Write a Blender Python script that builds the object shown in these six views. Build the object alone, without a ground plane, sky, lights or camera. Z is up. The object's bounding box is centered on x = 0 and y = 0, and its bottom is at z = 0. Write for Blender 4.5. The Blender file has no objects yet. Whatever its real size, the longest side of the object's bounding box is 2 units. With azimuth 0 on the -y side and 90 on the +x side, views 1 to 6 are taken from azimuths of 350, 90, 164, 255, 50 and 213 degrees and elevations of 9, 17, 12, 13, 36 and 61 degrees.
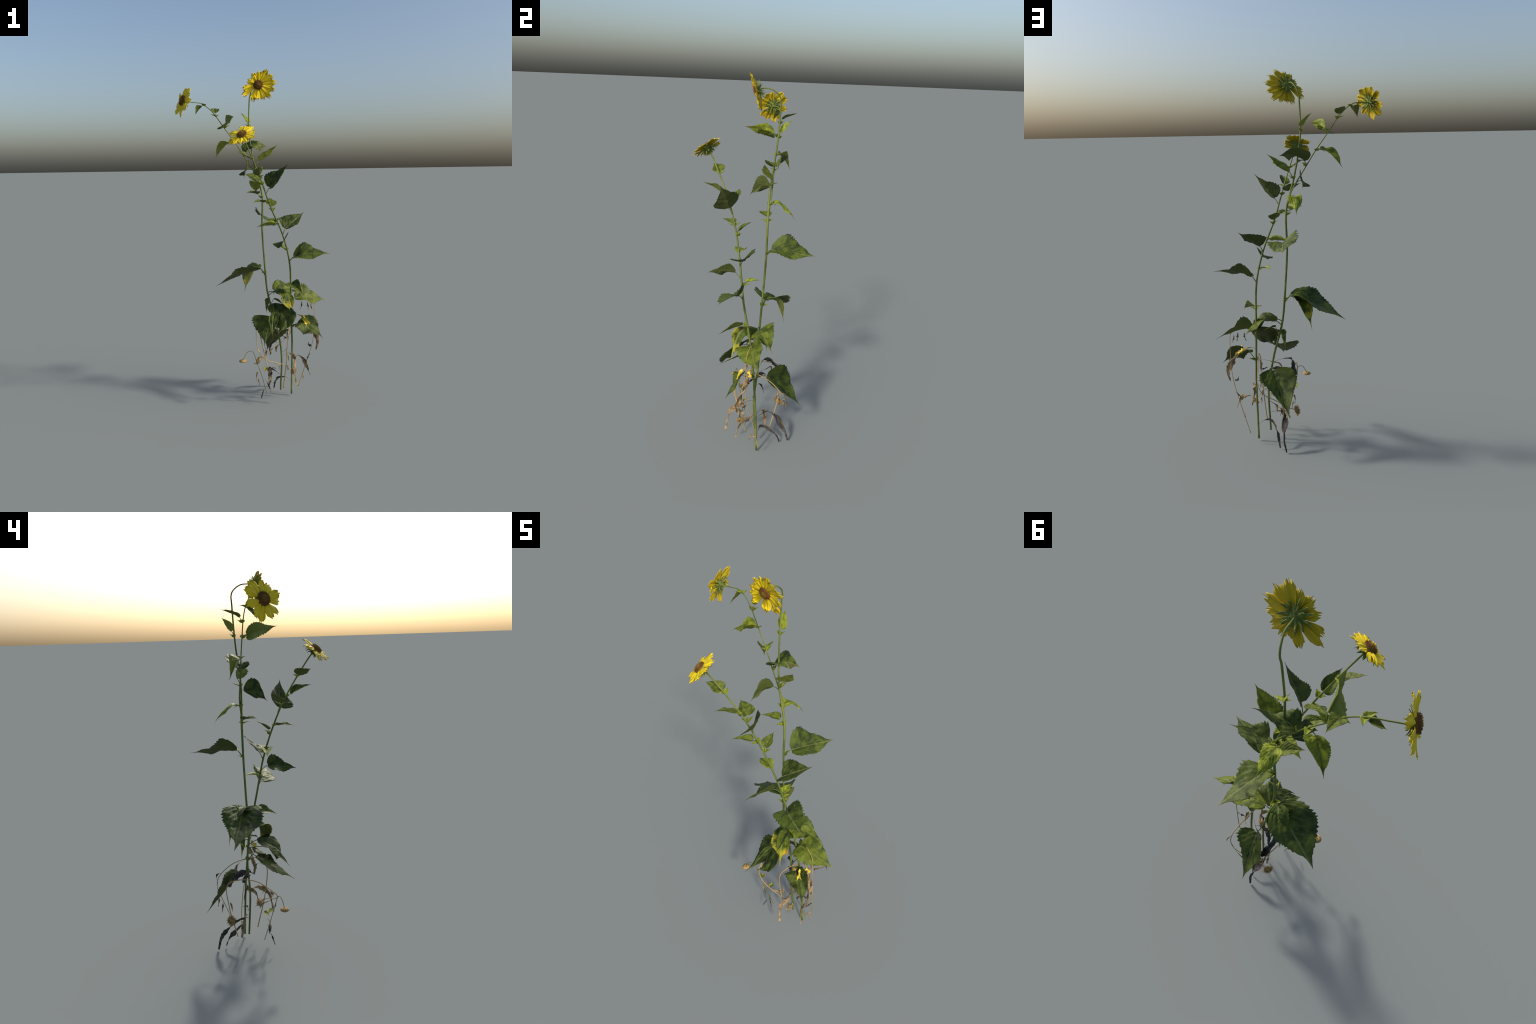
import bpy, math, random
import numpy as np
from mathutils import Vector, Matrix, noise

random.seed(11)
UP = np.array([0., 0., 1.])

# ------------------------------------------------------------------ helpers
def nrm(v):
    v = np.asarray(v, float)
    return v / (np.linalg.norm(v) + 1e-12)

def spline(C, n=10):
    """Catmull-Rom polyline through hand-placed control points."""
    C = np.asarray(C, float)
    P = np.vstack([2 * C[0] - C[1], C, 2 * C[-1] - C[-2]])
    out = []
    for i in range(1, len(P) - 2):
        a, b, c, d = P[i - 1:i + 3]
        for t in np.arange(n) / n:
            out.append(.5 * (2 * b + (c - a) * t + (2 * a - 5 * b + 4 * c - d) * t * t + (3 * b - a - 3 * c + d) * t ** 3))
    out.append(P[-2])
    return np.array(out)

def at_z(cur, z):
    return np.array([np.interp(z, cur[:, 2], cur[:, i]) for i in range(3)])

def mesh_object(name, verts, faces, mat, parent=None, matrix=None, smooth=True):
    me = bpy.data.meshes.new(name)
    me.from_pydata([tuple(map(float, v)) for v in verts], [], faces)
    me.update()
    if smooth:
        me.polygons.foreach_set("use_smooth", [True] * len(me.polygons))
    for mt in (mat if isinstance(mat, tuple) else (mat,)):
        if mt:
            me.materials.append(mt)
    ob = bpy.data.objects.new(name, me)
    bpy.context.scene.collection.objects.link(ob)
    if matrix is not None:
        ob.matrix_world = matrix
    if parent is not None:
        ob.parent = parent
        ob.matrix_parent_inverse = Matrix.Identity(4)
        if matrix is not None:
            ob.matrix_basis = parent_inv(parent) @ matrix
    return ob

WORLD = {}
def parent_inv(p):
    return WORLD.get(p.name, Matrix.Identity(4)).inverted()

def add(name, verts, faces, mat, parent, matrix=None, smooth=True):
    ob = mesh_object(name, verts, faces, mat, parent, matrix if matrix is not None else Matrix.Identity(4), smooth)
    WORLD[ob.name] = matrix.copy() if matrix is not None else Matrix.Identity(4)
    return ob

def two_skins(ob, th):
    md = ob.modifiers.new('thickness', 'SOLIDIFY')
    md.thickness = th; md.offset = -1.0; md.material_offset = 1; md.material_offset_rim = 0

def frames(cur):
    """Parallel-transported frames along a polyline."""
    T = np.gradient(cur, axis=0)
    T /= np.linalg.norm(T, axis=1)[:, None] + 1e-12
    ref = np.array([1., 0, 0]) if abs(T[0][0]) < .8 else np.array([0, 1., 0])
    n = nrm(ref - T[0] * (ref @ T[0]))
    N = []
    for t in T:
        n = nrm(n - t * (n @ t))
        N.append(n)
    N = np.array(N)
    return T, N, np.cross(T, N)

def tube_geo(cur, rad, seg=10, ridges=0.0, wob=0.0, seed=0, cap=True):
    T, N, B = frames(cur)
    rad = np.interp(np.linspace(0, 1, len(cur)), np.linspace(0, 1, len(rad)), rad)
    V, F = [], []
    for i, p in enumerate(cur):
        for k in range(seg):
            a = 2 * math.pi * k / seg
            r = rad[i] * (1 + ridges * (1 if k % 2 else -1))
            if wob:
                r *= 1 + wob * noise.noise(Vector((p[0] * 60 + seed, p[1] * 60, p[2] * 60 + k * .7)))
            V.append(p + r * (math.cos(a) * N[i] + math.sin(a) * B[i]))
    n = len(cur)
    for i in range(n - 1):
        for k in range(seg):
            k2 = (k + 1) % seg
            F.append((i * seg + k, i * seg + k2, (i + 1) * seg + k2, (i + 1) * seg + k))
    if cap:
        F.append(tuple(range(seg))[::-1])
        F.append(tuple((n - 1) * seg + k for k in range(seg)))
    return V, F

def merge(parts):
    V, F = [], []
    for v, f in parts:
        o = len(V)
        V += list(v)
        F += [tuple(i + o for i in q) for q in f]
    return V, F

# ------------------------------------------------------------------ materials
def srgb(r, g, b):
    f = lambda c: (c / 255 / 12.92) if c / 255 <= .04045 else ((c / 255 + .055) / 1.055) ** 2.4
    return (f(r), f(g), f(b), 1.0)

class NT:
    def __init__(self, name):
        self.m = bpy.data.materials.new(name)
        self.m.use_nodes = True
        self.t = self.m.node_tree
        self.t.nodes.clear()
        self.out = self.n('ShaderNodeOutputMaterial')
        self.b = self.n('ShaderNodeBsdfPrincipled')
        self.t.links.new(self.b.outputs[0], self.out.inputs[0])
        self.tc = self.n('ShaderNodeTexCoord')
    def n(self, kind, **kw):
        nd = self.t.nodes.new(kind)
        for k, v in kw.items():
            setattr(nd, k, v)
        return nd
    def put(self, sock, val):
        if hasattr(val, 'is_output') or isinstance(val, bpy.types.NodeSocket):
            self.t.links.new(val, sock)
        else:
            sock.default_value = val
    def math(self, op, a, b=0.0, c=0.0):
        nd = self.n('ShaderNodeMath', operation=op)
        self.put(nd.inputs[0], a); self.put(nd.inputs[1], b); self.put(nd.inputs[2], c)
        return nd.outputs[0]
    def mix(self, fac, a, b, mode='MIX'):
        nd = self.n('ShaderNodeMix', data_type='RGBA', blend_type=mode)
        self.put(nd.inputs[0], fac); self.put(nd.inputs[6], a); self.put(nd.inputs[7], b)
        return nd.outputs[2]
    def ramp(self, fac, lo, hi):
        nd = self.n('ShaderNodeMapRange', interpolation_type='SMOOTHSTEP')
        self.put(nd.inputs[0], fac); nd.inputs[1].default_value = lo; nd.inputs[2].default_value = hi
        return nd.outputs[0]
    def noise(self, scale, detail=3, vec=None, rough=.55):
        nd = self.n('ShaderNodeTexNoise')
        nd.inputs['Scale'].default_value = scale; nd.inputs['Detail'].default_value = detail
        nd.inputs['Roughness'].default_value = rough
        self.t.links.new(vec if vec is not None else self.tc.outputs['Object'], nd.inputs['Vector'])
        return nd.outputs[0]
    def xyz(self, src='Object'):
        s = self.n('ShaderNodeSeparateXYZ')
        self.t.links.new(self.tc.outputs[src], s.inputs[0])
        return s.outputs
    def bump(self, h, strength, dist):
        nd = self.n('ShaderNodeBump')
        nd.inputs['Strength'].default_value = strength; nd.inputs['Distance'].default_value = dist
        self.t.links.new(h, nd.inputs['Height'])
        self.t.links.new(nd.outputs[0], self.b.inputs['Normal'])
    def done(self, col, rough=.6, spec=.3):
        self.put(self.b.inputs['Base Color'], col)
        self.put(self.b.inputs['Roughness'], rough)
        self.b.inputs['Specular IOR Level'].default_value = spec
        return self.m

def leaf_pair(name, *a, **k):
    return (leaf_material(name, False, *a, **k), leaf_material(name + '_underside', True, *a, **k))

def leaf_material(name, below, dark, light, vein, under, aging=0.0, spec=.22):
    """Leaf blade: object x runs along the midrib (0..1), y across it."""
    M = NT(name)
    X, Y, Z = M.xyz()
    rnd = M.n('ShaderNodeObjectInfo').outputs['Random']
    ay = M.math('ABSOLUTE', Y)
    n1 = M.noise(5.0, 4); n2 = M.noise(22.0, 3); n3 = M.noise(60.0, 2)
    base = M.mix(M.ramp(n1, .36, .66), dark, light)
    base = M.mix(M.math('MULTIPLY', M.ramp(n2, .45, .75), .35), base, light)
    # side veins leave the midrib obliquely
    ph = M.math('ADD', M.math('SUBTRACT', X, M.math('MULTIPLY', ay, .85)), M.math('MULTIPLY', n2, .05))
    w = M.math('SINE', M.math('MULTIPLY', ph, 46.0))
    sv = M.ramp(w, .86, .99)
    sv = M.math('MULTIPLY', sv, M.ramp(ay, .36, .05))
    mid = M.ramp(ay, .022, .006)
    vm = M.math('MAXIMUM', M.math('MULTIPLY', sv, .2), M.math('MULTIPLY', mid, .6))
    vor = M.n('ShaderNodeTexVoronoi', feature='DISTANCE_TO_EDGE')
    vor.inputs['Scale'].default_value = 26.0
    M.t.links.new(M.tc.outputs['Object'], vor.inputs['Vector'])
    net = M.ramp(vor.outputs['Distance'], .09, .0)
    upper = M.mix(vm, base, vein)
    upper = M.mix(M.math('MULTIPLY', net, .22), upper, dark)
    if aging > 0:
        yel = srgb(205, 165, 45); brn = srgb(92, 62, 42); lime = srgb(150, 150, 48)
        e = M.math('ADD', M.math('MULTIPLY', X, .75), M.math('MULTIPLY', ay, 1.1))
        e = M.math('ADD', e, M.math('MULTIPLY', M.math('SUBTRACT', n1, .5), 1.5))
        e = M.math('ADD', e, aging - .5)
        upper = M.mix(M.ramp(e, .35, .6), upper, lime)
        upper = M.mix(M.ramp(e, .62, .85), upper, yel)
        upper = M.mix(M.ramp(e, 1.0, 1.15), upper, brn)
        under2 = M.mix(M.ramp(e, .6, .9), under, yel)
        under2 = M.mix(M.ramp(e, 1.0, 1.15), under2, brn)
    else:
        under2 = M.mix(M.math('MULTIPLY', vm, .5), under, vein)
        rim = M.math('MULTIPLY', M.ramp(X, .9, 1.0), .6)
        upper = M.mix(rim, upper, srgb(120, 110, 60))
    under2 = M.mix(M.math('MULTIPLY', net, .2), under2, dark)
    col = under2 if below else upper
    hsv = M.n('ShaderNodeHueSaturation')
    M.put(hsv.inputs['Value'], M.math('ADD', .88, M.math('MULTIPLY', rnd, .24)))
    M.put(hsv.inputs['Color'], col)
    h = M.math('SUBTRACT', M.math('MULTIPLY', n3, .25), M.math('MULTIPLY', vm, .6))
    h = M.math('SUBTRACT', h, M.math('MULTIPLY', net, .35))
    M.bump(h, .18, .05)
    return M.done(hsv.outputs[0], M.math('ADD', .44, M.math('MULTIPLY', n2, .25)), spec)

MAT_OLD = leaf_pair('mature_leaf', srgb(34, 48, 14), srgb(76, 90, 30), srgb(116, 120, 70), srgb(70, 80, 38))
MAT_YOUNG = leaf_pair('young_leaf', srgb(80, 96, 22), srgb(138, 148, 42), srgb(84, 90, 44), srgb(128, 138, 56))
MAT_MID = leaf_pair('middle_leaf', srgb(48, 64, 16), srgb(98, 110, 34), srgb(116, 120, 66), srgb(88, 98, 44))
MAT_AGED = leaf_pair('aging_leaf', srgb(52, 70, 18), srgb(92, 110, 28), srgb(126, 132, 70), srgb(96, 104, 48), aging=.5)
MAT_AGED2 = leaf_pair('aging_leaf_edge', srgb(46, 64, 16), srgb(84, 100, 28), srgb(110, 120, 66), srgb(92, 100, 48), aging=.42)

def stem_material(name, a, b, streak, bare=None):
    M = NT(name)
    X, Y, Z = M.xyz()
    mp = M.n('ShaderNodeMapping'); mp.inputs['Scale'].default_value = (1, 1, .06)
    M.t.links.new(M.tc.outputs['Object'], mp.inputs['Vector'])
    n = M.noise(420, 2, mp.outputs[0]); n1 = M.noise(9, 3)
    col = M.mix(M.ramp(n1, .35, .65), a, b)
    col = M.mix(M.math('MULTIPLY', M.ramp(n, .55, .8), .5), col, streak)
    M.bump(n, .35, .004)
    return M.done(col, .55, .3)
MAT_STEM = stem_material('green_stem', srgb(82, 96, 38), srgb(110, 120, 52), srgb(138, 142, 84))
MAT_DRYSTEM = stem_material('dry_stem', srgb(152, 128, 82), srgb(180, 154, 104), srgb(118, 94, 62))
MAT_THIN = stem_material('wilting_stem', srgb(88, 96, 40), srgb(122, 112, 52), srgb(140, 120, 70))

def petal_material(below):
    M = NT('petal_back' if below else 'petal')
    X, Y, Z = M.xyz()
    mp = M.n('ShaderNodeMapping'); mp.inputs['Scale'].default_value = (1.2, 30, 1)
    M.t.links.new(M.tc.outputs['Object'], mp.inputs['Vector'])
    n = M.noise(1.6, 3, mp.outputs[0]); n1 = M.noise(3, 3)
    col = M.mix(M.ramp(n, .35, .65), srgb(204, 178, 16), srgb(238, 212, 34))
    col = M.mix(M.math('MULTIPLY', M.ramp(X, .22, .0), .5), col, srgb(180, 134, 14))
    col = M.mix(M.math('MULTIPLY', M.ramp(n1, .6, .8), .25), col, srgb(190, 150, 20))
    if below:
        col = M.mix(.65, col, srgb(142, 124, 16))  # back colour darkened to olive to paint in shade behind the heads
    M.bump(n, .22, .02)
    return M.done(col, .55, .25)
MAT_PETAL = (petal_material(False), petal_material(True))

def disc_material():
    M = NT('flower_disc')
    X, Y, Z = M.xyz()
    r = M.math('SQRT', M.math('ADD', M.math('MULTIPLY', X, X), M.math('MULTIPLY', Y, Y)))
    v = M.n('ShaderNodeTexVoronoi'); v.inputs['Scale'].default_value = 340
    M.t.links.new(M.tc.outputs['Object'], v.inputs['Vector'])
    sp = M.ramp(v.outputs['Distance'], .1, .6)
    col = M.mix(M.ramp(r, .008, .022), srgb(188, 148, 72), srgb(132, 92, 42))
    col = M.mix(M.math('MULTIPLY', M.ramp(M.noise(160, 2), .5, .7), .6), col, srgb(168, 112, 34))
    col = M.mix(M.math('MULTIPLY', sp, .6), col, srgb(92, 62, 32))
    M.bump(M.math('MULTIPLY', sp, -1.0), .8, .003)
    return M.done(col, .8, .2)
MAT_DISC = disc_material()

def simple(name, a, b, scale, rough=.7, c=None):
    M = NT(name)
    n = M.noise(scale, 4)
    col = M.mix(M.ramp(n, .35, .65), a, b)
    if c:
        col = M.mix(M.ramp(M.noise(scale * 2.3, 3), .58, .7), col, c)
    M.bump(M.noise(scale * 6, 3), .6, .003)
    return M.done(col, rough, .2)
MAT_BRACT = simple('green_bract', srgb(88, 104, 46), srgb(124, 136, 66), 60)
MAT_DEAD = simple('dead_leaf', srgb(110, 93, 70), srgb(162, 140, 106), 45, .85, srgb(72, 57, 44))
MAT_DARK = simple('dark_dead_leaf', srgb(56, 52, 48), srgb(92, 86, 80), 45, .85, srgb(44, 37, 32))
MAT_HEAD = simple('dry_seed_head', srgb(140, 114, 68), srgb(188, 158, 104), 160, .9, srgb(84, 64, 40))
MAT_YELLOW = simple('yellow_leaf', srgb(214, 190, 52), srgb(226, 206, 84), 40, .6, srgb(170, 130, 60))

# ------------------------------------------------------------------ root
root = bpy.data.objects.new('flowering_plant', None)
bpy.context.scene.collection.objects.link(root)
root["label"] = "tall wild sunflower plant, three yellow flowers, withered lower leaves"
root["category"] = "flowering plant"

# ------------------------------------------------------------------ living stems
STEM = {
 'A': [(.153,.053,.0487),(.156,.0384,.2887),(.126,.055,.4921),(.076,.0549,.6776),(.0593,.0665,.8812),(.0491,.0755,1.084),
       (.0516,.0769,1.2853),(.0069,.0855,1.468),(-.0172,.1115,1.6609),(-.0113,.1198,1.84),(-.004,.119,1.878),(.003,.105,1.904),
       (.012,.070,1.927),(.013,.033,1.931),(.017,.014,1.926)],
 'B': [(.225,.061,.0134),(.2261,.0433,.3359),(.2133,.0139,.6218),(.196,-.0316,.8687),(.1486,-.0556,1.0503),(.0703,-.0866,1.2221),
       (.0041,-.1374,1.3842),(-.0685,-.2063,1.5357),(-.104,-.243,1.604)],
 'C': [(.047,.078,1.305),(.026,.090,1.388),(-.0354,.097,1.4882),(-.1008,.1061,1.5918),(-.1704,.1149,1.6887),(-.2319,.1203,1.773),
       (-.2923,.1205,1.8206),(-.345,.106,1.828),(-.397,.087,1.830)],
}
SRAD = {'A': [.0044,.0046,.0047,.0048,.0047,.0047,.005,.0038,.0034,.0032,.003,.0028,.0027,.0027,.003],
        'B': [.0046,.0046,.0046,.0045,.0042,.0038,.0033,.003,.003], 'C': [.0036,.003,.0027,.0025,.0023,.0022,.0021,.0021,.0025]}
CUR = {k: spline(v, 14) for k, v in STEM.items()}
STEM_OBJ = {}
for k, nm in (('A', 'stem'), ('B', 'stem'), ('C', 'branch')):
    v, f = tube_geo(CUR[k], [1.16 * q for q in SRAD[k]], 12, .035, .12)
    STEM_OBJ[k] = add(nm, v, f, MAT_STEM, root)

# ------------------------------------------------------------------ leaf blades
PROFILE = [(0, .30), (.03, .66), (.08, .90), (.14, .98), (.2, 1.0), (.28, .97), (.4, .85), (.52, .70), (.64, .53), (.74, .36), (.81, .20), (.87, .10), (.93, .045), (1, .004)]
PS, PW = np.array([p[0] for p in PROFILE]), np.array([p[1] for p in PROFILE])

def build_leaf(name, b, t, l, r, m, mat, seed, l2=None, r2=None, tooth=.085, wave=.02, slim=1.0, ns=112, nq=10):
    b, t = np.array(b, float), np.array(t, float)
    L = np.linalg.norm(t - b)
    axis = nrm(t - b)
    if m is None:
        m = (b + t) / 2 + UP * .05 * L
    m = np.array(m, float)
    c = 2 * m - (b + t) / 2
    S = np.linspace(0, 1, ns)
    mid = lambda s: (1 - s) ** 2 * b + 2 * s * (1 - s) * c + s * s * t
    dmid = lambda s: nrm(2 * (1 - s) * (c - b) + 2 * s * (t - c))
    s0 = .2
    M0, T0 = mid(s0), dmid(s0)
    side = np.cross(UP, T0)
    side = nrm(side) if np.linalg.norm(side) > .15 else np.array([1., 0, 0])
    up0 = np.cross(T0, side)
    def default(sg):
        return M0 + .34 * L * slim * (sg * side * .88 + up0 * .42)
    if l is None and r is None:
        l, r = default(1), default(-1)
    elif l is None:
        d = np.array(r) - M0
        l = M0 + d - 2 * side * (d @ side)
    elif r is None:
        d = np.array(l) - M0
        r = M0 + d - 2 * side * (d @ side)
    l, r = np.array(l, float), np.array(r, float)
    sweep = .04
    B0 = l - r
    B0 = nrm(B0 - T0 * (B0 @ T0))
    N0 = np.cross(T0, B0)
    flip = 1.0
    comps = {}
    for k, p in (('l', l), ('r', r)):
        d = p - M0
        comps[k] = np.array((d @ T0, d @ B0, d @ N0))
    s1 = .55
    M1, T1 = mid(s1), dmid(s1)
    B1 = nrm(B0 - T1 * (B0 @ T1)); N1 = np.cross(T1, B1)
    comps1 = {}
    for k, p in (('l', l2), ('r', r2)):
        if p is None:
            comps1[k] = comps[k] * np.array((.30, .58, .52))
        else:
            d = np.array(p, float) - M1
            comps1[k] = np.array((d @ T1, d @ B1, d @ N1))
    def half(k, s):
        if s <= s0:
            w = np.interp(s, PS, PW); return comps[k] * w
        if s <= s1:
            v = (s - s0) / (s1 - s0); w = math.sin(v * math.pi) * .04
            return comps[k] * (1 - v + w) + comps1[k] * (v + w)
        return comps1[k] * np.interp(s, PS, PW) / np.interp(s1, PS, PW)
    V = []
    T = T0.copy(); 
    # transport frame from s0 both ways
    fr = {}
    order = sorted(range(ns), key=lambda i: abs(S[i] - s0))
    for i in order:
        Ti = dmid(S[i])
        Bi = nrm(B0 - Ti * (B0 @ Ti))
        fr[i] = (Ti, Bi, np.cross(Ti, Bi))
    rng = random.Random(seed)
    phs = [rng.random() * 9 for _ in range(4)]
    nt = 13 + rng.randrange(4)
    for i, s in enumerate(S):
        Ti, Bi, Ni = fr[i]
        p0 = mid(s)
        w0 = np.interp(s, PS, PW)
        for q in range(-nq, nq + 1):
            a = abs(q) / nq
            tc, bc, ncomp = half('l' if q >= 0 else 'r', s)
            sd = 0 if q >= 0 else 1.3
            saw = ((s * nt * (1 + .1 * math.sin(7 * s + phs[0] + sd)) + sd * .37) % 1.0)
            big = .25 + 1.3 * abs(noise.noise(Vector((s * 11, seed * 1.3, sd)))) * 1.6
            tw = 1 + tooth * big * (saw - .5) * 2 * a ** 6 * (1 if .06 < s < .95 else 0)
            pt = p0 + a * tw * bc * Bi + tc * Ti * a * a + Ni * (ncomp * tw * (a ** 1.05))
            # basal lobes sweep back behind the petiole
            pt = pt - Ti * L * sweep * max(0, 1 - s / .2) ** 1.5 * a ** 1.5
            und = wave * L * a * w0 * math.sin(9 * s + phs[1] + (2 if q > 0 else 0)) + .35 * wave * L * a * math.sin(23 * s + phs[2] + (3 if q > 0 else 0)) * w0
            quilt = .012 * L * w0 * math.sin((s - .5 * a) * 40) * math.sin(math.pi * min(1, a * 1.05))
            groove = -.012 * L * w0 * (1 - min(1, a * 3.5))
            nz = L * w0 * (.03 * noise.noise(Vector((s * 4 + seed, q / nq * 2.2, seed * .37))) + .012 * noise.noise(Vector((s * 13 + seed, q / nq * 5, seed * .7))))
            V.append(pt + Ni * (und + quilt + groove + nz))
    W = 2 * nq + 1
    F = []
    for i in range(ns - 1):
        for q in range(W - 1):
            a = i * W + q
            F.append((a, a + W, a + W + 1, a + 1))
    # local frame: x along the midrib, y across, z normal, unit length
    X = axis
    Yv = nrm(B0 - X * (B0 @ X)); Zv = np.cross(X, Yv)
    R = np.stack([X, Yv, Zv], 1)
    Vl = (np.array(V) - b) @ R / L
    mw = Matrix.Translation(Vector(b)) @ Matrix([[R[i][j] for j in range(3)] for i in range(3)]).to_4x4() @ Matrix.Scale(L, 4)
    # thin two-skin blade
    th = .0006 / L
    ob = add(name, Vl, F, mat, root, mw)
    two_skins(ob, th)
    return ob, L

# name: (stem, node height, base, tip, left lobe, right lobe, midrib point, material, slim)
O, Yg, Md, Ag, A2 = MAT_OLD, MAT_YOUNG, MAT_MID, MAT_AGED, MAT_AGED2
LEAVES = [
 ('B', .885, (.215,-.058,.917), (.412,-.147,.941), (.284,-.041,1.003), (.221,-.146,.924), (.304,-.1,.945), O, 1),
 ('B', .955, (.155,-.023,.969), (.134,.053,.975), None, None, None, Yg, .9),
 ('B', .985, (.148,-.082,1.018), (.103,-.229,.998), (.168,-.123,1.069), (.079,-.108,1.005), None, O, 1),
 ('B', 1.05, (.168,-.044,1.084), (.300,.025,1.179), (.151,.014,1.156), (.217,-.099,1.112), (.228,-.017,1.125), O, 1),
 ('B', 1.115, (.099,-.066,1.11), (-.007,-.034,1.098), None, (.085,-.028,1.135), None, Yg, .9),
 ('B', 1.19, (.082,-.071,1.222), (.066,-.001,1.27), (.05,-.065,1.244), (.112,-.056,1.248), None, Md, 1),
 ('B', 1.24, (.029,-.103,1.249), (-.045,-.171,1.252), None, None, None, Md, .9),
 ('B', 1.295, (.06,-.125,1.334), (.161,-.163,1.467), (.043,-.079,1.406), (.066,-.205,1.345), (.106,-.138,1.395), O, 1),
 ('B', 1.345, (.007,-.114,1.378), (-.08,-.078,1.412), (-.041,-.13,1.375), (.014,-.071,1.405), None, Md, 1),
 ('B', 1.39, (-.005,-.167,1.406), (-.024,-.269,1.449), (.010,-.189,1.446), (-.045,-.175,1.420), None, Md, 1),
 ('B', 1.49, (-.073,-.185,1.502), (-.141,-.224,1.532), (-.075,-.223,1.505), (-.085,-.162,1.530), None, Md, 1),
 ('A', 1.09, (.077,.101,1.126), (.149,.328,1.118), (.033,.197,1.199), (.17,.124,1.131), (.109,.211,1.128), O, 1),
 ('A', 1.262, (.023,.073,1.289), (-.056,.024,1.300), None, None, None, Md, 1.1),
 ('A', 1.35, (.02,.104,1.36), (.04,.216,1.28), (-.015,.128,1.372), (.062,.128,1.365), (.022,.163,1.352), Yg, 1),
 ('A', 1.45, (.039,.093,1.49), (.144,.047,1.578), (.110,.082,1.528), (.038,.039,1.523), None, Yg, 1),
 ('C', 1.43, (-.031,.081,1.439), (-.072,-.025,1.383), (-.042,.027,1.492), (-.092,.040,1.405), (-.056,.034,1.432), O, 1),
 ('C', 1.51, (-.044,.1,1.54), (.103,.13,1.569), (-.039,.168,1.598), (-.027,.052,1.573), (.026,.111,1.575), O, 1),
 ('C', 1.59, (-.137,.119,1.593), (-.217,.191,1.502), (-.2,.135,1.595), (-.12,.163,1.611), (-.171,.149,1.572), Yg, 1),
 ('C', 1.68, (-.154,.089,1.699), (-.13,-.065,1.733), (-.207,.07,1.676), (-.161,.055,1.751), (-.145,.015,1.722), Yg, 1),
 ('C', 1.745, (-.216,.137,1.772), (-.215,.22,1.806), None, None, None, Md, 1),
 ('C', 1.81, (-.297,.126,1.81), (-.339,.085,1.754), None, None, None, Md, 1),
 ('A', 1.685, (-.025,.129,1.717), (-.057,.183,1.779), (-.042,.125,1.748), (-.003,.144,1.732), None, Yg, 1),
 ('A', .795, (.034,.085,.827), (-.232,.205,.706), (-.092,.024,.850), (-.020,.215,.843), (-.092,.122,.785), O, 1),
 ('A', .785, (.031,.082,.836), (-.049,.19,.661), (-.037,.100,.846), (.036,.165,.836), (-.015,.150,.806), A2, 1),
 ('A', .68, (.1,.045,.69), (.200,-.093,.536), (.197,-.012,.69), (.125,-.068,.70), (.170,-.045,.705), Ag, 1),
 ('A', .66, (.12,.058,.69), (.303,.122,.643), (.155,.125,.748), (.185,-.005,.676), (.215,.085,.700), Md, 1),
 ('B', .62, (.238,.017,.648), (.446,.049,.616), (.308,.053,.728), (.287,-.061,.648), (.335,.026,.647), Md, 1),
 ('B', .46, (.247,-.018,.495), (.385,-.109,.416), (.344,-.031,.542), (.226,-.078,.490), (.314,-.053,.492), O, 1),
 ('B', .74, (.206,-.035,.752), (.244,-.157,.709), (.24,-.069,.777), (.164,-.06,.748), None, Md, 1),
 ('A', .55, (.087,.014,.537), (.007,-.178,.408), (.120,-.075,.520), (-.034,0,.534), (.055,-.051,.505), O, 1),
 ('A', .6, (.100,.005,.622), (.087,-.160,.478), (.208,-.135,.592), (.073,-.050,.578), (.150,-.108,.556), O, 1),
 ('A', .585, (.092,-.055,.580), (.056,-.168,.464), (.108,-.112,.550), (.050,-.088,.545), None, O, 1),
 ('A', .42, (.143,.104,.425), (.113,.298,.233), (.049,.215,.436), (.231,.15,.402), (.124,.191,.347), O, 1),
 ('A', .63, (.085,.075,.64), (.074,.1,.539), None, None, None, Ag, .6),
 ('A', .605, (.11,.03,.645), (.165,-.02,.612), None, None, None, A2, .6),
]
# points half way along the left and right margin, where they are known
EDGES = {
 ('A', .795): ((-.153,.046,.805), (-.078,.206,.765)),
 ('A', .785): ((-.066,.150,.767), (-.012,.185,.745)),
 ('A', .55): (None, (-.004,-.069,.46)),
 ('A', .6): ((.155,-.138,.502), (.090,-.102,.500)),
 ('B', .62): ((.346,.074,.684), (.345,-.027,.618)),
 ('A', 1.09): ((.053,.245,1.153), (.156,.22,1.103)),
 ('B', .46): ((.368,-.053,.475), (.273,-.074,.44)),
 ('B', 1.295): ((.103,-.113,1.427), (.108,-.182,1.382)),
 ('B', .885): ((.335,-.061,.966), (.307,-.156,.917)),
 ('B', 1.05): ((.231,.016,1.164), (.251,-.039,1.119)),
 ('B', .985): ((.126,-.175,1.031), (.099,-.152,.987)),
 ('C', 1.51): ((.035,.132,1.604), (.044,.120,1.546)),
 ('C', 1.43): ((-.054,.001,1.451), (-.060,.014,1.402)),
 ('C', 1.68): ((-.151,0,1.701), (-.131,-.003,1.74)),
 ('A', .66): ((.236,.125,.678), None),
 ('A', .68): ((.209,-.049,.608), (.141,-.09,.637)),
 ('C', 1.59): ((-.21,.157,1.563), None),
 ('A', 1.35): ((-.002,.167,1.328), (.056,.168,1.325)),
}
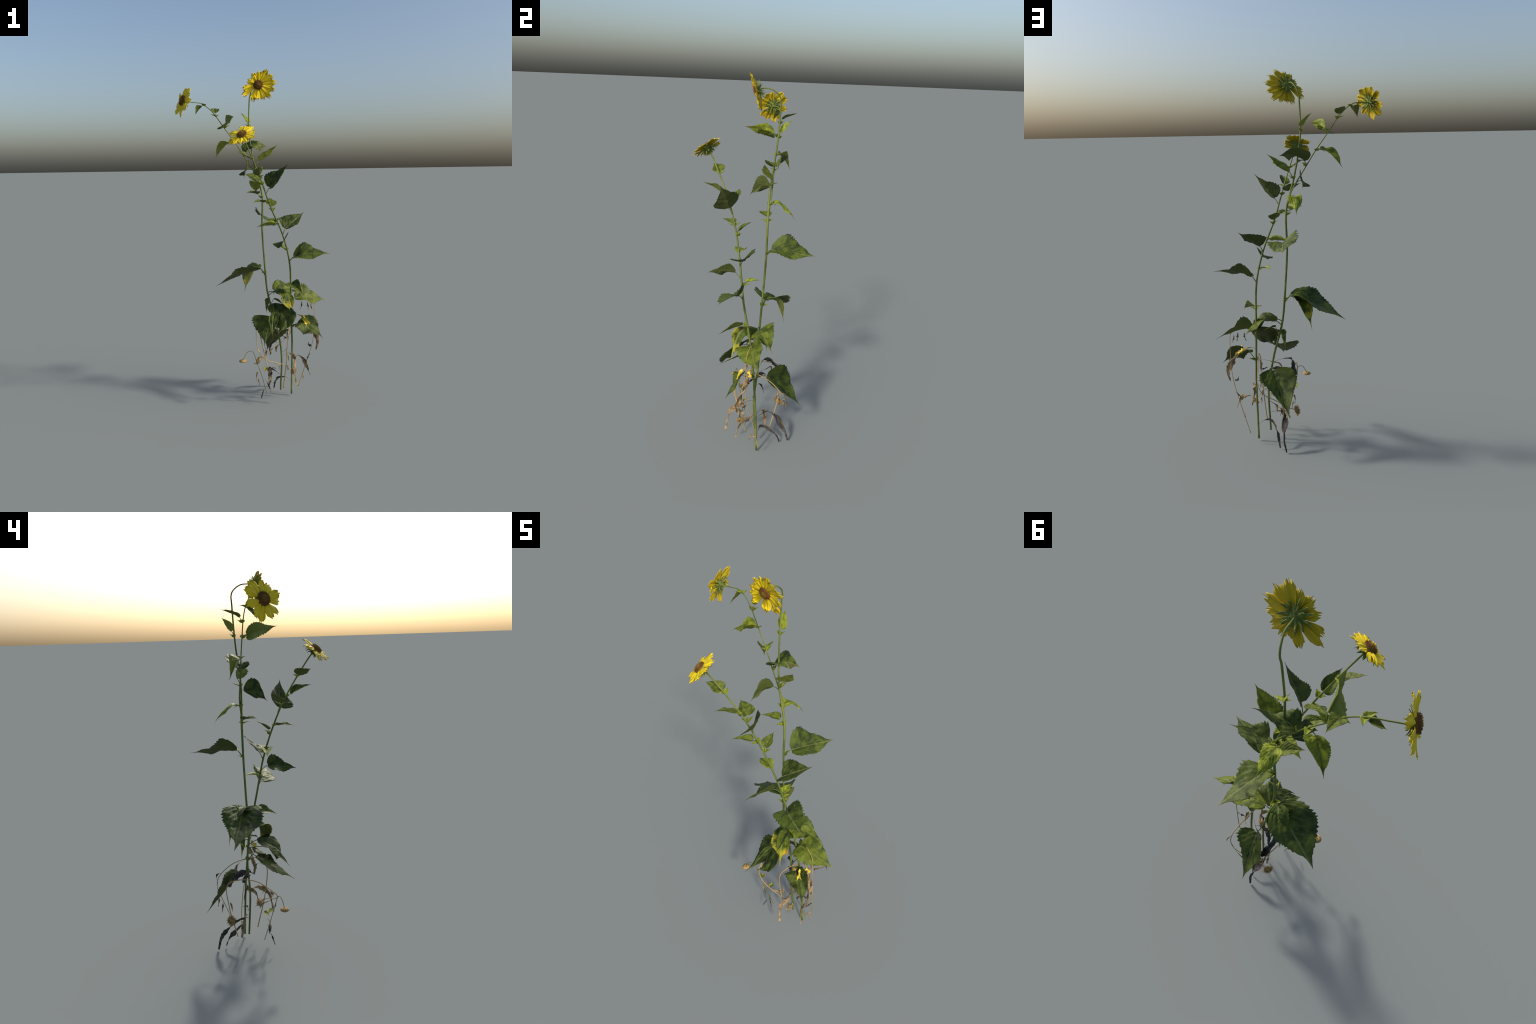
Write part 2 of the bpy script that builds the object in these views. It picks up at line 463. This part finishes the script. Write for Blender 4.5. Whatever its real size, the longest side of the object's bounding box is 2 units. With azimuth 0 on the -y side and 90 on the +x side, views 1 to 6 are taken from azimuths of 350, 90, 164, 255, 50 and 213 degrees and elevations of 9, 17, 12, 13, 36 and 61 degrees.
for i, (st, z, b, t, l, r, m, mat, slim) in enumerate(LEAVES):
    l2, r2 = EDGES.get((st, z), (None, None))
    ob, L = build_leaf('leaf', b, t, l, r, m, mat, i + 1, l2, r2, slim=slim)
    node = at_z(CUR[st], z)
    b = np.array(b)
    d = nrm(np.array(t) - b)
    pc = spline([node, node * .45 + b * .55 + UP * .004, b, b + d * .12 * L], 6)
    w = .0011 + .006 * L
    v, f = tube_geo(pc, [w * 1.25, w, w * .8, w * .35], 8)
    add('petiole', v, f, MAT_STEM, STEM_OBJ[st])

# small paired axillary leaflets at the nodes
NODES = [('A', z) for z in (.8, 1.09, 1.262, 1.35, 1.45, 1.685)] + [('B', z) for z in (.46, .62, .74, .955, 1.115, 1.19, 1.24, 1.345, 1.39, 1.49)] + [('C', z) for z in (1.51, 1.59, 1.68, 1.745, 1.81)]
for j, (st, z) in enumerate(NODES):
    rng = random.Random(50 + j)
    node = at_z(CUR[st], z)
    lf = min([q for q in LEAVES if q[0] == st], key=lambda q: abs(q[1] - z))
    d = np.array(lf[2]) - node; d[2] *= .3; d = nrm(d)
    s = nrm(np.cross(UP, d))
    for sg in (1, -1):
        ln = .028 + .014 * rng.random()
        b = node + d * .006
        t = b + ln * nrm(.45 * d + sg * s * .85 + UP * (.2 + .3 * rng.random()))
        build_leaf('leaflet', b, t, None, None, None, MAT_YOUNG, 300 + 2 * j + sg, ns=24, nq=4, slim=1.15)

# ------------------------------------------------------------------ flower heads
def petal_geo(length, width, notches, seed, curl, ripple=.06, cut=.12):
    rng = random.Random(seed)
    V, F = [], []
    ns, nq = 22, 7
    offs = [rng.uniform(-.08, .08) for _ in range(2 * nq + 1)]
    ph = rng.random() * 6
    for i in range(ns):
        s = i / (ns - 1)
        for q in range(-nq, nq + 1):
            a = q / nq
            prof = .36 + .64 * math.sin(min(1, s * 1.25 + .10) * math.pi * .52) ** 1.2
            prof *= 1 - .45 * max(0, (s - .70) / .30) ** 2
            # the tip is split into teeth of unequal length
            tipcut = cut * abs(math.sin((a * notches * .5 + .25 * ph) * math.pi)) ** .8 + .16 * a ** 4
            x = length * s * (1 - tipcut * s ** 3)
            y = width * .5 * prof * a
            z = ripple * width * math.cos(a * 7) * s + curl * length * s * s + .06 * length * math.sin(ph + 3 * s) * s - .25 * width * a * a * (1 - s) 
            V.append((x, y, z))
    W = 2 * nq + 1
    for i in range(ns - 1):
        for q in range(W - 1):
            k = i * W + q
            F.append((k, k + W, k + W + 1, k + 1))
    return V, F

def basis(n, hint=UP):
    n = nrm(n)
    x = nrm(hint - n * (hint @ n))
    y = np.cross(n, x)
    return np.stack([x, y, n], 1)

def m4(R, p, s=1.0):
    return Matrix.Translation(Vector(p)) @ Matrix([[R[i][j] for j in range(3)] for i in range(3)]).to_4x4() @ Matrix.Scale(s, 4)

def flower(center, normal, back, radius, disc_r, npetal, width, seed, notches, droop, lens, cut):
    rng = random.Random(seed)
    c, n = np.array(center), nrm(normal)
    R = basis(n)
    # brown domed disc with floret bumps
    V, F = [], []
    nr, na = 16, 56
    for i in range(nr + 1):
        rr = i / nr
        for k in range(na):
            a = 2 * math.pi * k / na
            z = .009 * (1 - rr ** 2) + .003 * math.exp(-(rr / .3) ** 2) + .0012 * (noise.noise(Vector((rr * 14 * math.cos(a), rr * 14 * math.sin(a), seed))) + (.6 if (i + k) % 2 else -.6)) * (1 if i < nr else 0)
            if i == nr: z = -.003
            V.append((disc_r * rr * math.cos(a), disc_r * rr * math.sin(a), z))
    for i in range(nr):
        for k in range(na):
            k2 = (k + 1) % na
            F.append((i * na + k, (i + 1) * na + k, (i + 1) * na + k2, i * na + k2))
    head = add('flower_head', V, F, MAT_DISC, root, m4(R, c))
    # disc florets standing up
    parts = []
    for k in range(90):
        rr = disc_r * math.sqrt((k + .5) / 90) * .97; a = k * 2.39996
        h = .0045 + .003 * rng.random()
        p = np.array([rr * math.cos(a), rr * math.sin(a), .008 * (1 - (rr / disc_r) ** 2)])
        d = nrm(np.array([p[0] * 14, p[1] * 14, 1]))
        parts.append(tube_geo(np.array([p, p + d * h * .6, p + d * h]), [.0007, .0010, .0004], 5))
    v, f = merge(parts)
    fl = add('floret', v, f, MAT_DISC, head, m4(R, c)); fl["kind"] = "stuff"
    # ray petals
    for k in range(npetal):
        a = 2 * math.pi * (k + rng.uniform(-.28, .28)) / npetal
        e = np.array([math.cos(a), math.sin(a)])
        ln = (radius - disc_r * .8) * rng.uniform(.84, 1.10) * lens(a)
        v, f = petal_geo(1.0, width / ln * rng.uniform(.85, 1.1), notches[k % len(notches)], seed * 31 + k, droop + rng.uniform(-.06, .06), cut=cut)
        x = R[:, 0] * e[0] + R[:, 1] * e[1]
        tilt = rng.uniform(-.04, .10)
        x = nrm(x + n * tilt); y = nrm(np.cross(n, x)); z = np.cross(x, y)
        roll = rng.uniform(-.22, .22)
        y, z = y * math.cos(roll) + z * math.sin(roll), z * math.cos(roll) - y * math.sin(roll)
        p = c + (R[:, 0] * e[0] + R[:, 1] * e[1]) * disc_r * .8 - n * (.002 + .0015 * (k % 3))
        two_skins(add('petal', v, f, MAT_PETAL, head, m4(np.stack([x, y, z], 1), p, ln)), .0006 / ln)
    # green cup behind, joined to the stalk
    bk = np.array(back)
    V, F = [], []
    prof = [(0, .0035), (.12, .008), (.35, .019), (.6, .027), (.85, disc_r * 1.02), (1, disc_r * .98)]
    depth = np.linalg.norm(c - bk)
    for i, (u, rr) in enumerate(prof):
        pc = bk + (c - n * .002 - bk) * u
        for k in range(28):
            a = 2 * math.pi * k / 28
            V.append(pc + rr * (R[:, 0] * math.cos(a) + R[:, 1] * math.sin(a)))
    for i in range(len(prof) - 1):
        for k in range(28):
            k2 = (k + 1) % 28
            F.append((i * 28 + k, i * 28 + k2, (i + 1) * 28 + k2, (i + 1) * 28 + k))
    add('calyx', V, F, MAT_BRACT, head)
    # narrow green bracts in three whorls
    for w, (cnt, u, ln, out) in enumerate(((11, .5, .036, .75), (10, .34, .032, .95), (7, .16, .028, 1.25))):
        for k in range(cnt):
            a = 2 * math.pi * (k + .5 * w + rng.uniform(-.2, .2)) / cnt
            e = R[:, 0] * math.cos(a) + R[:, 1] * math.sin(a)
            rr = np.interp(u, [q[0] for q in prof], [q[1] for q in prof])
            p = bk + (c - bk) * u + e * rr * .85
            d0 = nrm(e * 1.0 + n * (.0 - .14 * w)); 
            L = ln * rng.uniform(.8, 1.2)
            bend = rng.uniform(-.7, .02) * out
            pts = [p, p + d0 * L * .4, p + nrm(d0 + n * bend * .4) * L * .75, p + nrm(d0 + n * bend) * L]
            cur = spline(pts, 4)
            s = nrm(np.cross(n, e))
            V, F = [], []
            for i, q in enumerate(cur):
                t = i / (len(cur) - 1)
                hw = .0046 * (math.sin(math.pi * min(1, t * .8 + .22)) ** .8) * (1 if t < 1 else .1)
                nn = nrm(np.cross(s, nrm(np.gradient(cur, axis=0)[i])))
                for a2, dz in ((-1, 0), (-.5, -.0006), (0, -.001), (.5, -.0006), (1, 0)):
                    V.append(q + s * hw * a2 + nn * dz)
                for a2, dz in ((.6, .0007), (0, .0011), (-.6, .0007)):
                    V.append(q + s * hw * a2 + nn * dz)
            for i in range(len(cur) - 1):
                for j in range(8):
                    j2 = (j + 1) % 8
                    F.append((i * 8 + j, i * 8 + j2, (i + 1) * 8 + j2, (i + 1) * 8 + j))
            F.append(tuple(range(8))[::-1]); F.append(tuple((len(cur) - 1) * 8 + j for j in range(8)))
            add('bract', V, F, MAT_BRACT, head)
    return head

# the top flower is lopsided: short petals on one side, long ones below
LOP = [(-180, 1.0), (-130, 1.04), (-80, 1.08), (-25, 1.05), (10, .72), (45, .60), (95, .62), (115, 1.15), (140, 1.12), (164, 1.08), (180, .95)]
lop = lambda a: float(np.interp((math.degrees(a) + 180) % 360 - 180, [q[0] for q in LOP], [q[1] for q in LOP]))
flower((.022, -.005, 1.916), (.06, -.93, -.36), (.017, .018, 1.928), .107, .028, 14, .038, 5, (3, 4, 3), .06, lop, .30)
flower((-.413, .077, 1.836), (-.90, -.36, .27), (-.396, .087, 1.830), .097, .030, 11, .040, 8, (2, 2, 3), -.12, lambda a: 1.0 - .07 * math.sin(-a) - .07 * math.cos(a), .14)
flower((-.117, -.262, 1.625), (-.39, -.55, .735), (-.105, -.244, 1.605), .087, .028, 13, .037, 9, (3, 2, 3), -.13, lambda a: 1.0, .24)

# ------------------------------------------------------------------ withered stalks with seed heads
DRY = {
 'P': ([(.107,.129,.071),(.069,.177,.267),(.036,.186,.421),(.002,.06,.438),(-.009,-.056,.354),(.047,-.078,.294),(.15,-.054,.25),(.20,-.042,.215)], [.0030,.0026,.0024,.0022,.0020,.0018], MAT_DRYSTEM),
 'Q': ([(.159,0,.08),(.168,-.05,.264),(.172,-.068,.421),(.19,-.035,.475),(.207,.019,.483),(.233,.114,.45),(.251,.187,.383),(.218,.211,.337),(.152,.199,.29),(.085,.178,.235),(.05,.174,.215)], [.0030,.0026,.0024,.0022,.0020,.0018], MAT_DRYSTEM),
 'S': ([(.05,-.008,.057),(.019,-.033,.172),(-.015,-.049,.272),(-.042,-.064,.347),(-.078,-.072,.349),(-.104,-.078,.308)], [.0019,.0017,.0015], MAT_THIN),
 'R': ([(.273,.07,.057),(.315,.045,.212),(.350,.005,.37),(.357,-.010,.519),(.350,-.004,.64),(.31,.008,.668),(.272,.024,.672)], [.0022,.0019,.0016,.0013], MAT_DRYSTEM),
}
DCUR = {}
DRY_OBJ = {}
for k, (pts, rad, mt) in DRY.items():
    DCUR[k] = spline(pts, 10)
    v, f = tube_geo(DCUR[k], rad, 8, .05, .25, 3)
    DRY_OBJ[k] = add('dry_stalk', v, f, mt, root)

def seed_head(center, normal, r, nspike, spike, seed):
    rng = random.Random(seed)
    c, n = np.array(center), nrm(normal)
    R = basis(n, np.array([.3, .2, 1]))
    V, F = [], []
    prof = [(-.45, .12), (-.35, .6), (-.12, .95), (.08, 1.0), (.22, .85), (.3, .5), (.33, .05)]
    for u, q in prof:
        for k in range(24):
            a = 2 * math.pi * k / 24
            rr = r * q * (1 + .12 * noise.noise(Vector((math.cos(a) * 3, math.sin(a) * 3, u * 5 + seed))))
            V.append(c + n * r * u + rr * (R[:, 0] * math.cos(a) + R[:, 1] * math.sin(a)))
    for i in range(len(prof) - 1):
        for k in range(24):
            k2 = (k + 1) % 24
            F.append((i * 24 + k, i * 24 + k2, (i + 1) * 24 + k2, (i + 1) * 24 + k))
    head = add('seed_head', V, F, MAT_HEAD, root)
    parts = []
    for k in range(nspike):
        a = k * 2.39996
        u = rng.uniform(-.2, .95)
        e = R[:, 0] * math.cos(a) + R[:, 1] * math.sin(a)
        d = nrm(e * (1.1 - max(u, 0) * .9) + n * u)
        p = c + r * (e * (.95 - .6 * max(0, u)) + n * .25 * u)
        L = spike * rng.uniform(.6, 1.3)
        parts.append(tube_geo(np.array([p, p + d * L * .5, p + nrm(d + n * rng.uniform(-.4, .4)) * L]), [r * .07, r * .055, r * .01], 4))
    v, f = merge(parts)
    sp = add('dry_bract', v, f, MAT_HEAD, head); sp["kind"] = "stuff"

seed_head((-.105, -.079, .300), (.05, .02, -1), .0225, 60, .004, 1)
seed_head((.037, .175, .209), (-.55, .45, .25), .0205, 130, .013, 2)
seed_head((.216, -.033, .199), (.55, .2, -.4), .0175, 100, .011, 3)

# ------------------------------------------------------------------ withered leaves
def dead_leaf(pts, width, seed, mat, parent=None, crumple=1.0, twist=2.5, name='withered_leaf'):
    rng = random.Random(seed)
    cur = spline(pts, 9)
    n = len(cur)
    T, N, B = frames(cur)
    ph = rng.random() * 6
    V, F = [], []
    nq = 4
    W = 2 * nq + 1
    for i in range(n):
        s = i / (n - 1)
        a0 = ph + twist * s + .8 * math.sin(6 * s + ph)
        y = N[i] * math.cos(a0) + B[i] * math.sin(a0)
        z = np.cross(T[i], y)
        w = np.interp(s, np.linspace(0, 1, len(width)), width) * (1 + .35 * noise.noise(Vector((s * 9, seed, 0))))
        fold = .75 + .6 * math.sin(5 * s + ph)
        for q in range(-nq, nq + 1):
            a = q / nq
            edge = 1 + .35 * noise.noise(Vector((s * 22, a * 2 + seed, 3.1))) * abs(a)
            th = a * fold
            p = cur[i] + w * edge * (math.sin(th) / max(fold, .3) * y + (1 - math.cos(th)) / max(fold, .3) * z)
            p = p + crumple * w * .35 * z * noise.noise(Vector((s * 14, a * 2.5, seed * 1.7)))
            V.append(p)
    for i in range(n - 1):
        for q in range(W - 1):
            k = i * W + q
            F.append((k, k + 1, k + W + 1, k + W))
    ob = add(name, V, F, mat, parent or root)
    md = ob.modifiers.new('thickness', 'SOLIDIFY'); md.thickness = .0008
    return ob

DL, DK = MAT_DEAD, MAT_DARK
DEAD = [
 # two long shrivelled blades reaching the ground
 ([(.150,.045,.150),(.129,.066,.165),(.095,.113,.177),(.098,.155,.155),(.112,.195,.105),(.120,.223,.065),(.114,.24,.007)], [.0008,.001,.008,.017,.014,.009,.006], DK),
 ([(.224,.060,.100),(.195,.069,.121),(.159,.079,.124),(.143,.115,.102),(.140,.155,.067),(.138,.176,.040),(.135,.188,.008)], [.0006,.0007,.006,.013,.010,.006,.004], DK),
 # two pale blades in front
 ([(.155,.043,.268),(.185,.02,.298),(.21,-.014,.300),(.218,-.055,.280),(.205,-.085,.240),(.207,-.098,.195),(.217,-.11,.130)], [.0006,.0008,.006,.016,.013,.006,.007], DL),
 ([(.225,.048,.262),(.255,.048,.270),(.283,.034,.264),(.298,.002,.246),(.300,-.025,.228),(.312,-.042,.195),(.323,-.051,.158)], [.0006,.0007,.005,.014,.010,.005,.004], DL),
 # long grey rag hanging from the second stem
 ([(.216,.028,.525),(.245,.026,.542),(.271,.023,.536),(.312,.006,.515),(.338,-.012,.475),(.357,-.031,.428),(.362,-.047,.382),(.355,-.045,.330)], [.001,.0012,.004,.015,.018,.017,.013,.005], DL),
 # blackened blades
 ([(.128,.055,.455),(.085,.07,.470),(.045,.088,.474),(.038,.120,.468),(.046,.150,.440),(.060,.172,.405),(.081,.173,.382)], [.0008,.001,.008,.020,.024,.020,.008], DK),
 ([(.150,.035,.400),(.130,.063,.425),(.100,.075,.425),(.075,.095,.400)], [.003,.010,.014,.006], DK),
 ([(.155,.035,.420),(.170,.012,.405),(.185,.005,.395)], [.001,.007,.002], DK),
 # brown blade between the stems
 ([(.128,.058,.180),(.110,.075,.190),(.090,.093,.170),(.085,.103,.120),(.086,.11,.070)], [.0008,.004,.012,.010,.006], DL),
 # small curled ones along the stalks
 ([(.334,-.008,.355),(.334,-.012,.342),(.322,.0,.350),(.318,-.002,.368)], [.001,.006,.005,.004], DK),
 ([(.338,.02,.290),(.318,.012,.262),(.300,0,.235)], [.001,.006,.001], DK),
 ([(.300,.055,.150),(.294,.025,.149),(.290,.02,.120)], [.001,.007,.001], DL),
 ([(.178,-.06,.44),(.192,-.02,.45),(.190,.0,.425),(.192,.0,.385)], [.0006,.001,.011,.002], DL),
 ([(.212,.035,.48),(.165,.09,.478),(.111,.125,.470),(.100,.13,.43)], [.0005,.0006,.009,.001], DL),
 ([(.235,.205,.36),(.200,.215,.31),(.163,.217,.276),(.16,.222,.24)], [.0005,.001,.007,.002], DL),
 ([(.252,.18,.395),(.263,.201,.385),(.266,.205,.355)], [.0005,.005,.001], DK),
 ([(.130,.200,.28),(.125,.205,.255),(.115,.21,.225)], [.0005,.008,.001], DL),
 ([(.06,-.076,.29),(.10,-.06,.262),(.127,-.023,.235),(.135,-.01,.205)], [.0005,.001,.008,.002], DL),
 ([(.17,-.05,.245),(.183,-.02,.215),(.19,.005,.19)], [.0008,.007,.001], DL),
 ([(-.009,-.03,.375),(-.002,-.045,.35),(.004,-.05,.325)], [.0006,.008,.001], DL),
 ([(-.02,-.06,.30),(-.012,-.055,.28),(-.006,-.05,.262)], [.0006,.005,.001], DL),
 ([(-.005,-.03,.165),(-.003,-.028,.147),(.003,-.03,.112)], [.0005,.004,.001], DK),
 ([(.028,-.04,.100),(.022,-.045,.078),(.006,-.055,.042)], [.0006,.006,.002], DK),
 ([(.280,.011,.625),(.280,.011,.605),(.268,.012,.575)], [.001,.006,.001], DK),
 ([(.314,-.007,.622),(.314,-.007,.600),(.318,-.007,.570)], [.001,.008,.001], DL),
 ([(.337,-.002,.612),(.337,-.002,.592),(.343,-.003,.570)], [.001,.006,.001], DL),
 ([(.355,-.012,.49),(.362,-.015,.470),(.36,-.02,.45)], [.0006,.006,.001], DK),
 ([(.20,.045,.33),(.18,.03,.315),(.165,.045,.30)], [.0005,.003,.0005], DK),
 ([(.075,.17,.30),(.083,.165,.27),(.078,.16,.24)], [.0006,.009,.002], DL),
 ([(.17,-.035,.33),(.178,-.045,.30),(.185,-.04,.265)], [.0005,.006,.001], DL),
 ([(.140,.045,.36),(.115,.06,.362),(.095,.08,.340),(.090,.092,.290)], [.0006,.001,.009,.002], DK),
 ([(.005,-.012,.205),(-.008,-.02,.200),(-.016,-.025,.170),(-.012,-.03,.140)], [.0005,.004,.006,.001], DL),
 ([(.040,-.02,.150),(.050,-.035,.140),(.062,-.040,.110),(.070,-.042,.075)], [.0005,.003,.007,.002], DK),
]
for i, (pts, w, mt) in enumerate(DEAD):
    dead_leaf(pts, [1.15 * q if q > .003 else q for q in w], 40 + i, mt, crumple=1.3)

# bright yellow rolled scrap on the lower leaf, and little green remnants
dead_leaf([(.286,-.022,.530),(.290,-.027,.526),(.302,-.042,.500),(.312,-.052,.472),(.316,-.054,.462)], [.012,.016,.016,.015,.006], 91, MAT_YELLOW, crumple=.4, twist=.4, name='yellow_leaf')
dead_leaf([(.272,.022,.536),(.295,.014,.528),(.316,.006,.512)], [.004,.015,.016], 92, MAT_YELLOW, crumple=.6, twist=.5, name='yellow_leaf')
build_leaf('leaflet', (.052,-.01,.222), (.03,-.035,.205), None, None, None, MAT_AGED, 501, ns=24, nq=4, slim=1.4)
build_leaf('leaflet', (-.012,-.045,.262), (-.024,-.006,.248), None, None, None, MAT_AGED, 502, ns=24, nq=4, slim=1.4)

root.location = (0, 0, -.003)   # settle the plant on the ground
bpy.context.view_layer.update()
